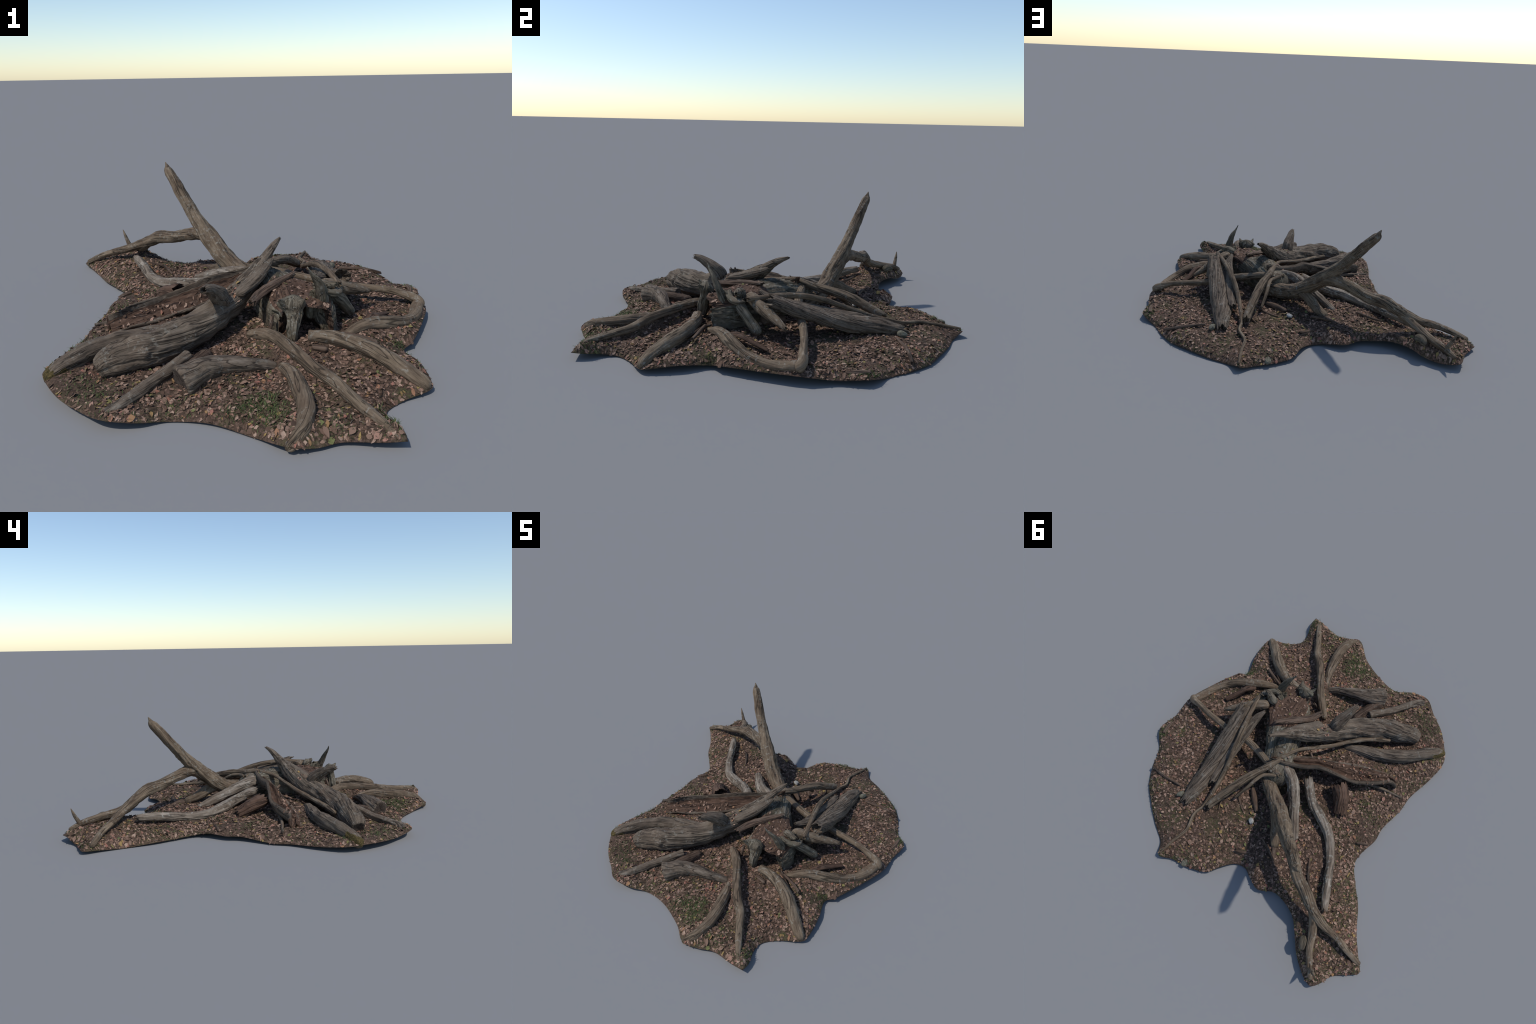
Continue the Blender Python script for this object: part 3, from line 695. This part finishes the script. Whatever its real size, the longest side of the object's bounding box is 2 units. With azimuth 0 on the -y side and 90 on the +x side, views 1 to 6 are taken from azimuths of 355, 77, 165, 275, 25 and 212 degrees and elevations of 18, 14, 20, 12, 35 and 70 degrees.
shapes = [leaf_shape(r, 40 + i) for i, r in enumerate(np.linspace(.36, .80, 10))]
COUNT = 17000
cand = np.c_[rng.uniform(-.85, .85, 3 * COUNT), rng.uniform(-1, 1, 3 * COUNT)]
cand = cand[inside(cand)]
cand = cand[rim_distance(cand) > 0.004]
bare = fbm(cand[:, 0] * 5 + 3, cand[:, 1] * 5, 7.7, 2)
cand = cand[rng.random(len(cand)) < np.clip(0.85 - 0.9 * bare, 0.25, 1)][:COUNT]
size = np.clip(rng.normal(.0155, .0046, len(cand)), .008, .031)
order = np.argsort(-size)
cand, size = cand[order], size[order]
zs = ground_z(cand)
rot = rotation(len(cand))
eps = 0.008
slope = np.c_[(ground_z(cand + (eps, 0), False) - ground_z(cand - (eps, 0), False)), (ground_z(cand + (0, eps), False) - ground_z(cand - (0, eps), False))] / (2 * eps)
slope = np.clip(slope, -1.2, 1.2)
kinds = rng.integers(0, len(shapes), len(cand))
lift = rng.uniform(.0005, .0045, len(cand))

NAMED = 300
pick = np.sort(rng.choice(900, NAMED, replace=False))
leaf_meshes = []
for pts, faces in shapes:
    leaf_meshes.append(mesh_from("leaf", pts, faces, [LEAF]))
from mathutils import Matrix
for i in pick:
    M = rot[i].copy()
    M[2] += slope[i, 0] * M[0] + slope[i, 1] * M[1]
    M *= size[i]
    o = add("leaf", leaf_meshes[kinds[i]])
    mw = Matrix.Identity(4)
    for a in range(3):
        for b in range(3):
            mw[a][b] = M[a, b]
    mw.translation = (cand[i, 0], cand[i, 1], zs[i] + lift[i] + .002)
    o.matrix_world = mw

V, F, base = [], [], 0
rest = np.setdiff1d(np.arange(len(cand)), pick)
for i in rest:
    pts, faces = shapes[kinds[i]]
    M = rot[i].copy()
    M[2] += slope[i, 0] * M[0] + slope[i, 1] * M[1]
    V.append((pts * size[i]) @ M.T + (cand[i, 0], cand[i, 1], zs[i] + lift[i]))
    F += [tuple(a + base for a in f) for f in faces]
    base += len(pts)
from mathutils.bvhtree import BVHTree
graph = bpy.context.evaluated_depsgraph_get()
trees = [BVHTree.FromObject(o, graph) for o in (stump, shell, bole)]
CAUGHT = [(.19, -.27, .11, .13, 150), (-.25, -.13, .20, .045, 130), (-.40, -.18, .12, .05, 80), (-.06, -.25, .045, .04, 40), (.06, -.02, .06, .08, 25)]
for x, y, rx, ry, n in CAUGHT:
    for px, py in np.c_[rng.uniform(x - rx, x + rx, n), rng.uniform(y - ry, y + ry, n)]:
        hits = [t.ray_cast(Vector((px, py, .29)), Vector((0, 0, -1))) for t in trees]
        hits = [h for h in hits if h[0] is not None]
        if not hits:
            continue
        p, nrm = max(hits, key=lambda h: h[0].z)[:2]
        if abs(nrm.z) < .6 or ground_z(np.array([[px, py]]))[0] > p.z:
            continue
        nrm = nrm if nrm.z > 0 else -nrm
        pts, faces = shapes[int(rng.integers(0, len(shapes)))]
        M = rotation(1)[0]
        M[2] += -nrm.x / nrm.z * M[0] - nrm.y / nrm.z * M[1]
        V.append((pts * rng.uniform(.009, .020)) @ M.T + (px, py, p.z + .003))
        F += [tuple(a + base for a in f) for f in faces]
        base += len(pts)
litter = add("leaf_litter", mesh_from("leaf_litter", np.maximum(np.vstack(V), (-9, -9, 0.0005)), F, [LITTER]))
litter["kind"] = "stuff"

# ------------------------------------------------------------------ small broken twigs and needles in the litter
V, F, base = [], [], 0
p = np.c_[rng.uniform(-.85, .85, 3600), rng.uniform(-1, 1, 3600)]
p = p[inside(p)]
p = p[rim_distance(p) > .03]
heading, length = rng.uniform(0, math.tau, len(p)), rng.uniform(.012, .045, len(p))
d = np.c_[np.cos(heading), np.sin(heading)]
za, zb = ground_z(p) + rng.uniform(.001, .006, len(p)), ground_z(p + d * length[:, None] * .7) + rng.uniform(.001, .006, len(p))
for (x, y), (dx, dy), L, z0, z1, r in zip(p, d, length, za, zb, rng.uniform(.0005, .0014, len(p))):
    mid = np.array([x + dx * L * .5 - dy * L * .08, y + dy * L * .5 + dx * L * .08, (z0 + z1) / 2 + .001])
    for k, c in enumerate((np.array([x, y, z0]), mid, np.array([x + dx * L, y + dy * L, z1]))):
        rk = r * (1 - .25 * k)
        V += [c + (-dy * rk, dx * rk, 0), c + (0, 0, rk * 1.3), c + (dy * rk, -dx * rk, 0)]
    for k in (0, 3):
        F += [(base + k, base + k + 3, base + k + 4, base + k + 1), (base + k + 1, base + k + 4, base + k + 5, base + k + 2), (base + k + 2, base + k + 5, base + k + 3, base + k)]
    F += [(base, base + 1, base + 2), (base + 8, base + 7, base + 6)]
    base += 9
debris = add("twig_debris", mesh_from("twig_debris", np.array(V), F, [DEBRIS]))
debris["kind"] = "stuff"

# ------------------------------------------------------------------ grass tufts
PATCHES = [(.01, -.84, .07, 420), (-.08, -.79, .06, 260), (.0, -.77, .06, 200), (.2, -.94, .05, 180), (.37, -.94, .04, 120), (-.60, -.60, .07, 160), (-.54, -.67, .06, 120),
           (-.66, -.23, .06, 90), (.81, .17, .03, 90), (.71, .11, .03, 50), (.55, -.43, .03, 70), (-.63, .50, .07, 160), (-.68, .93, .05, 110), (-.42, .21, .07, 90),
           (-.52, .03, .08, 110), (-.31, .60, .06, 90), (.08, .53, .07, 110), (.26, .74, .06, 110), (-.25, -.74, .07, 120), (-.7, -.45, .04, 70), (.66, .45, .05, 40)]
for i in range(0, len(rim), 9):
    if noise(rim[i, 0] * 4, rim[i, 1] * 4, 2.7) > -.05:
        PATCHES.append((rim[i, 0], rim[i, 1], .03, int(rng.integers(10, 60))))
V, F, base = [], [], 0
for x, y, r, n in PATCHES:
    p = np.c_[rng.normal(x, r * .6, n), rng.normal(y, r * .6, n)]
    p = p[inside(p)]
    p = p[rim_distance(p) > 0.006]
    z = ground_z(p)
    for (px, py), pz in zip(p, z):
        L, a, lean_by = rng.uniform(.008, .022), rng.uniform(0, math.tau), rng.uniform(.4, 1.3)
        d, w = np.array([math.cos(a), math.sin(a), 0]), 0.0011
        sd = np.array([-d[1], d[0], 0]) * w
        b = np.array([px, py, pz - .001])
        m = b + d * L * .4 * lean_by + (0, 0, L * .45)
        t = b + d * L * lean_by + (0, 0, L * .6)
        V += [b - sd, b + sd, m + sd * .8, m - sd * .8, t]
        F += [(base, base + 1, base + 2, base + 3), (base + 3, base + 2, base + 4)]
        base += 5
grass = add("grass", mesh_from("grass", np.array(V), F, [GRASS]))
grass["kind"] = "stuff"
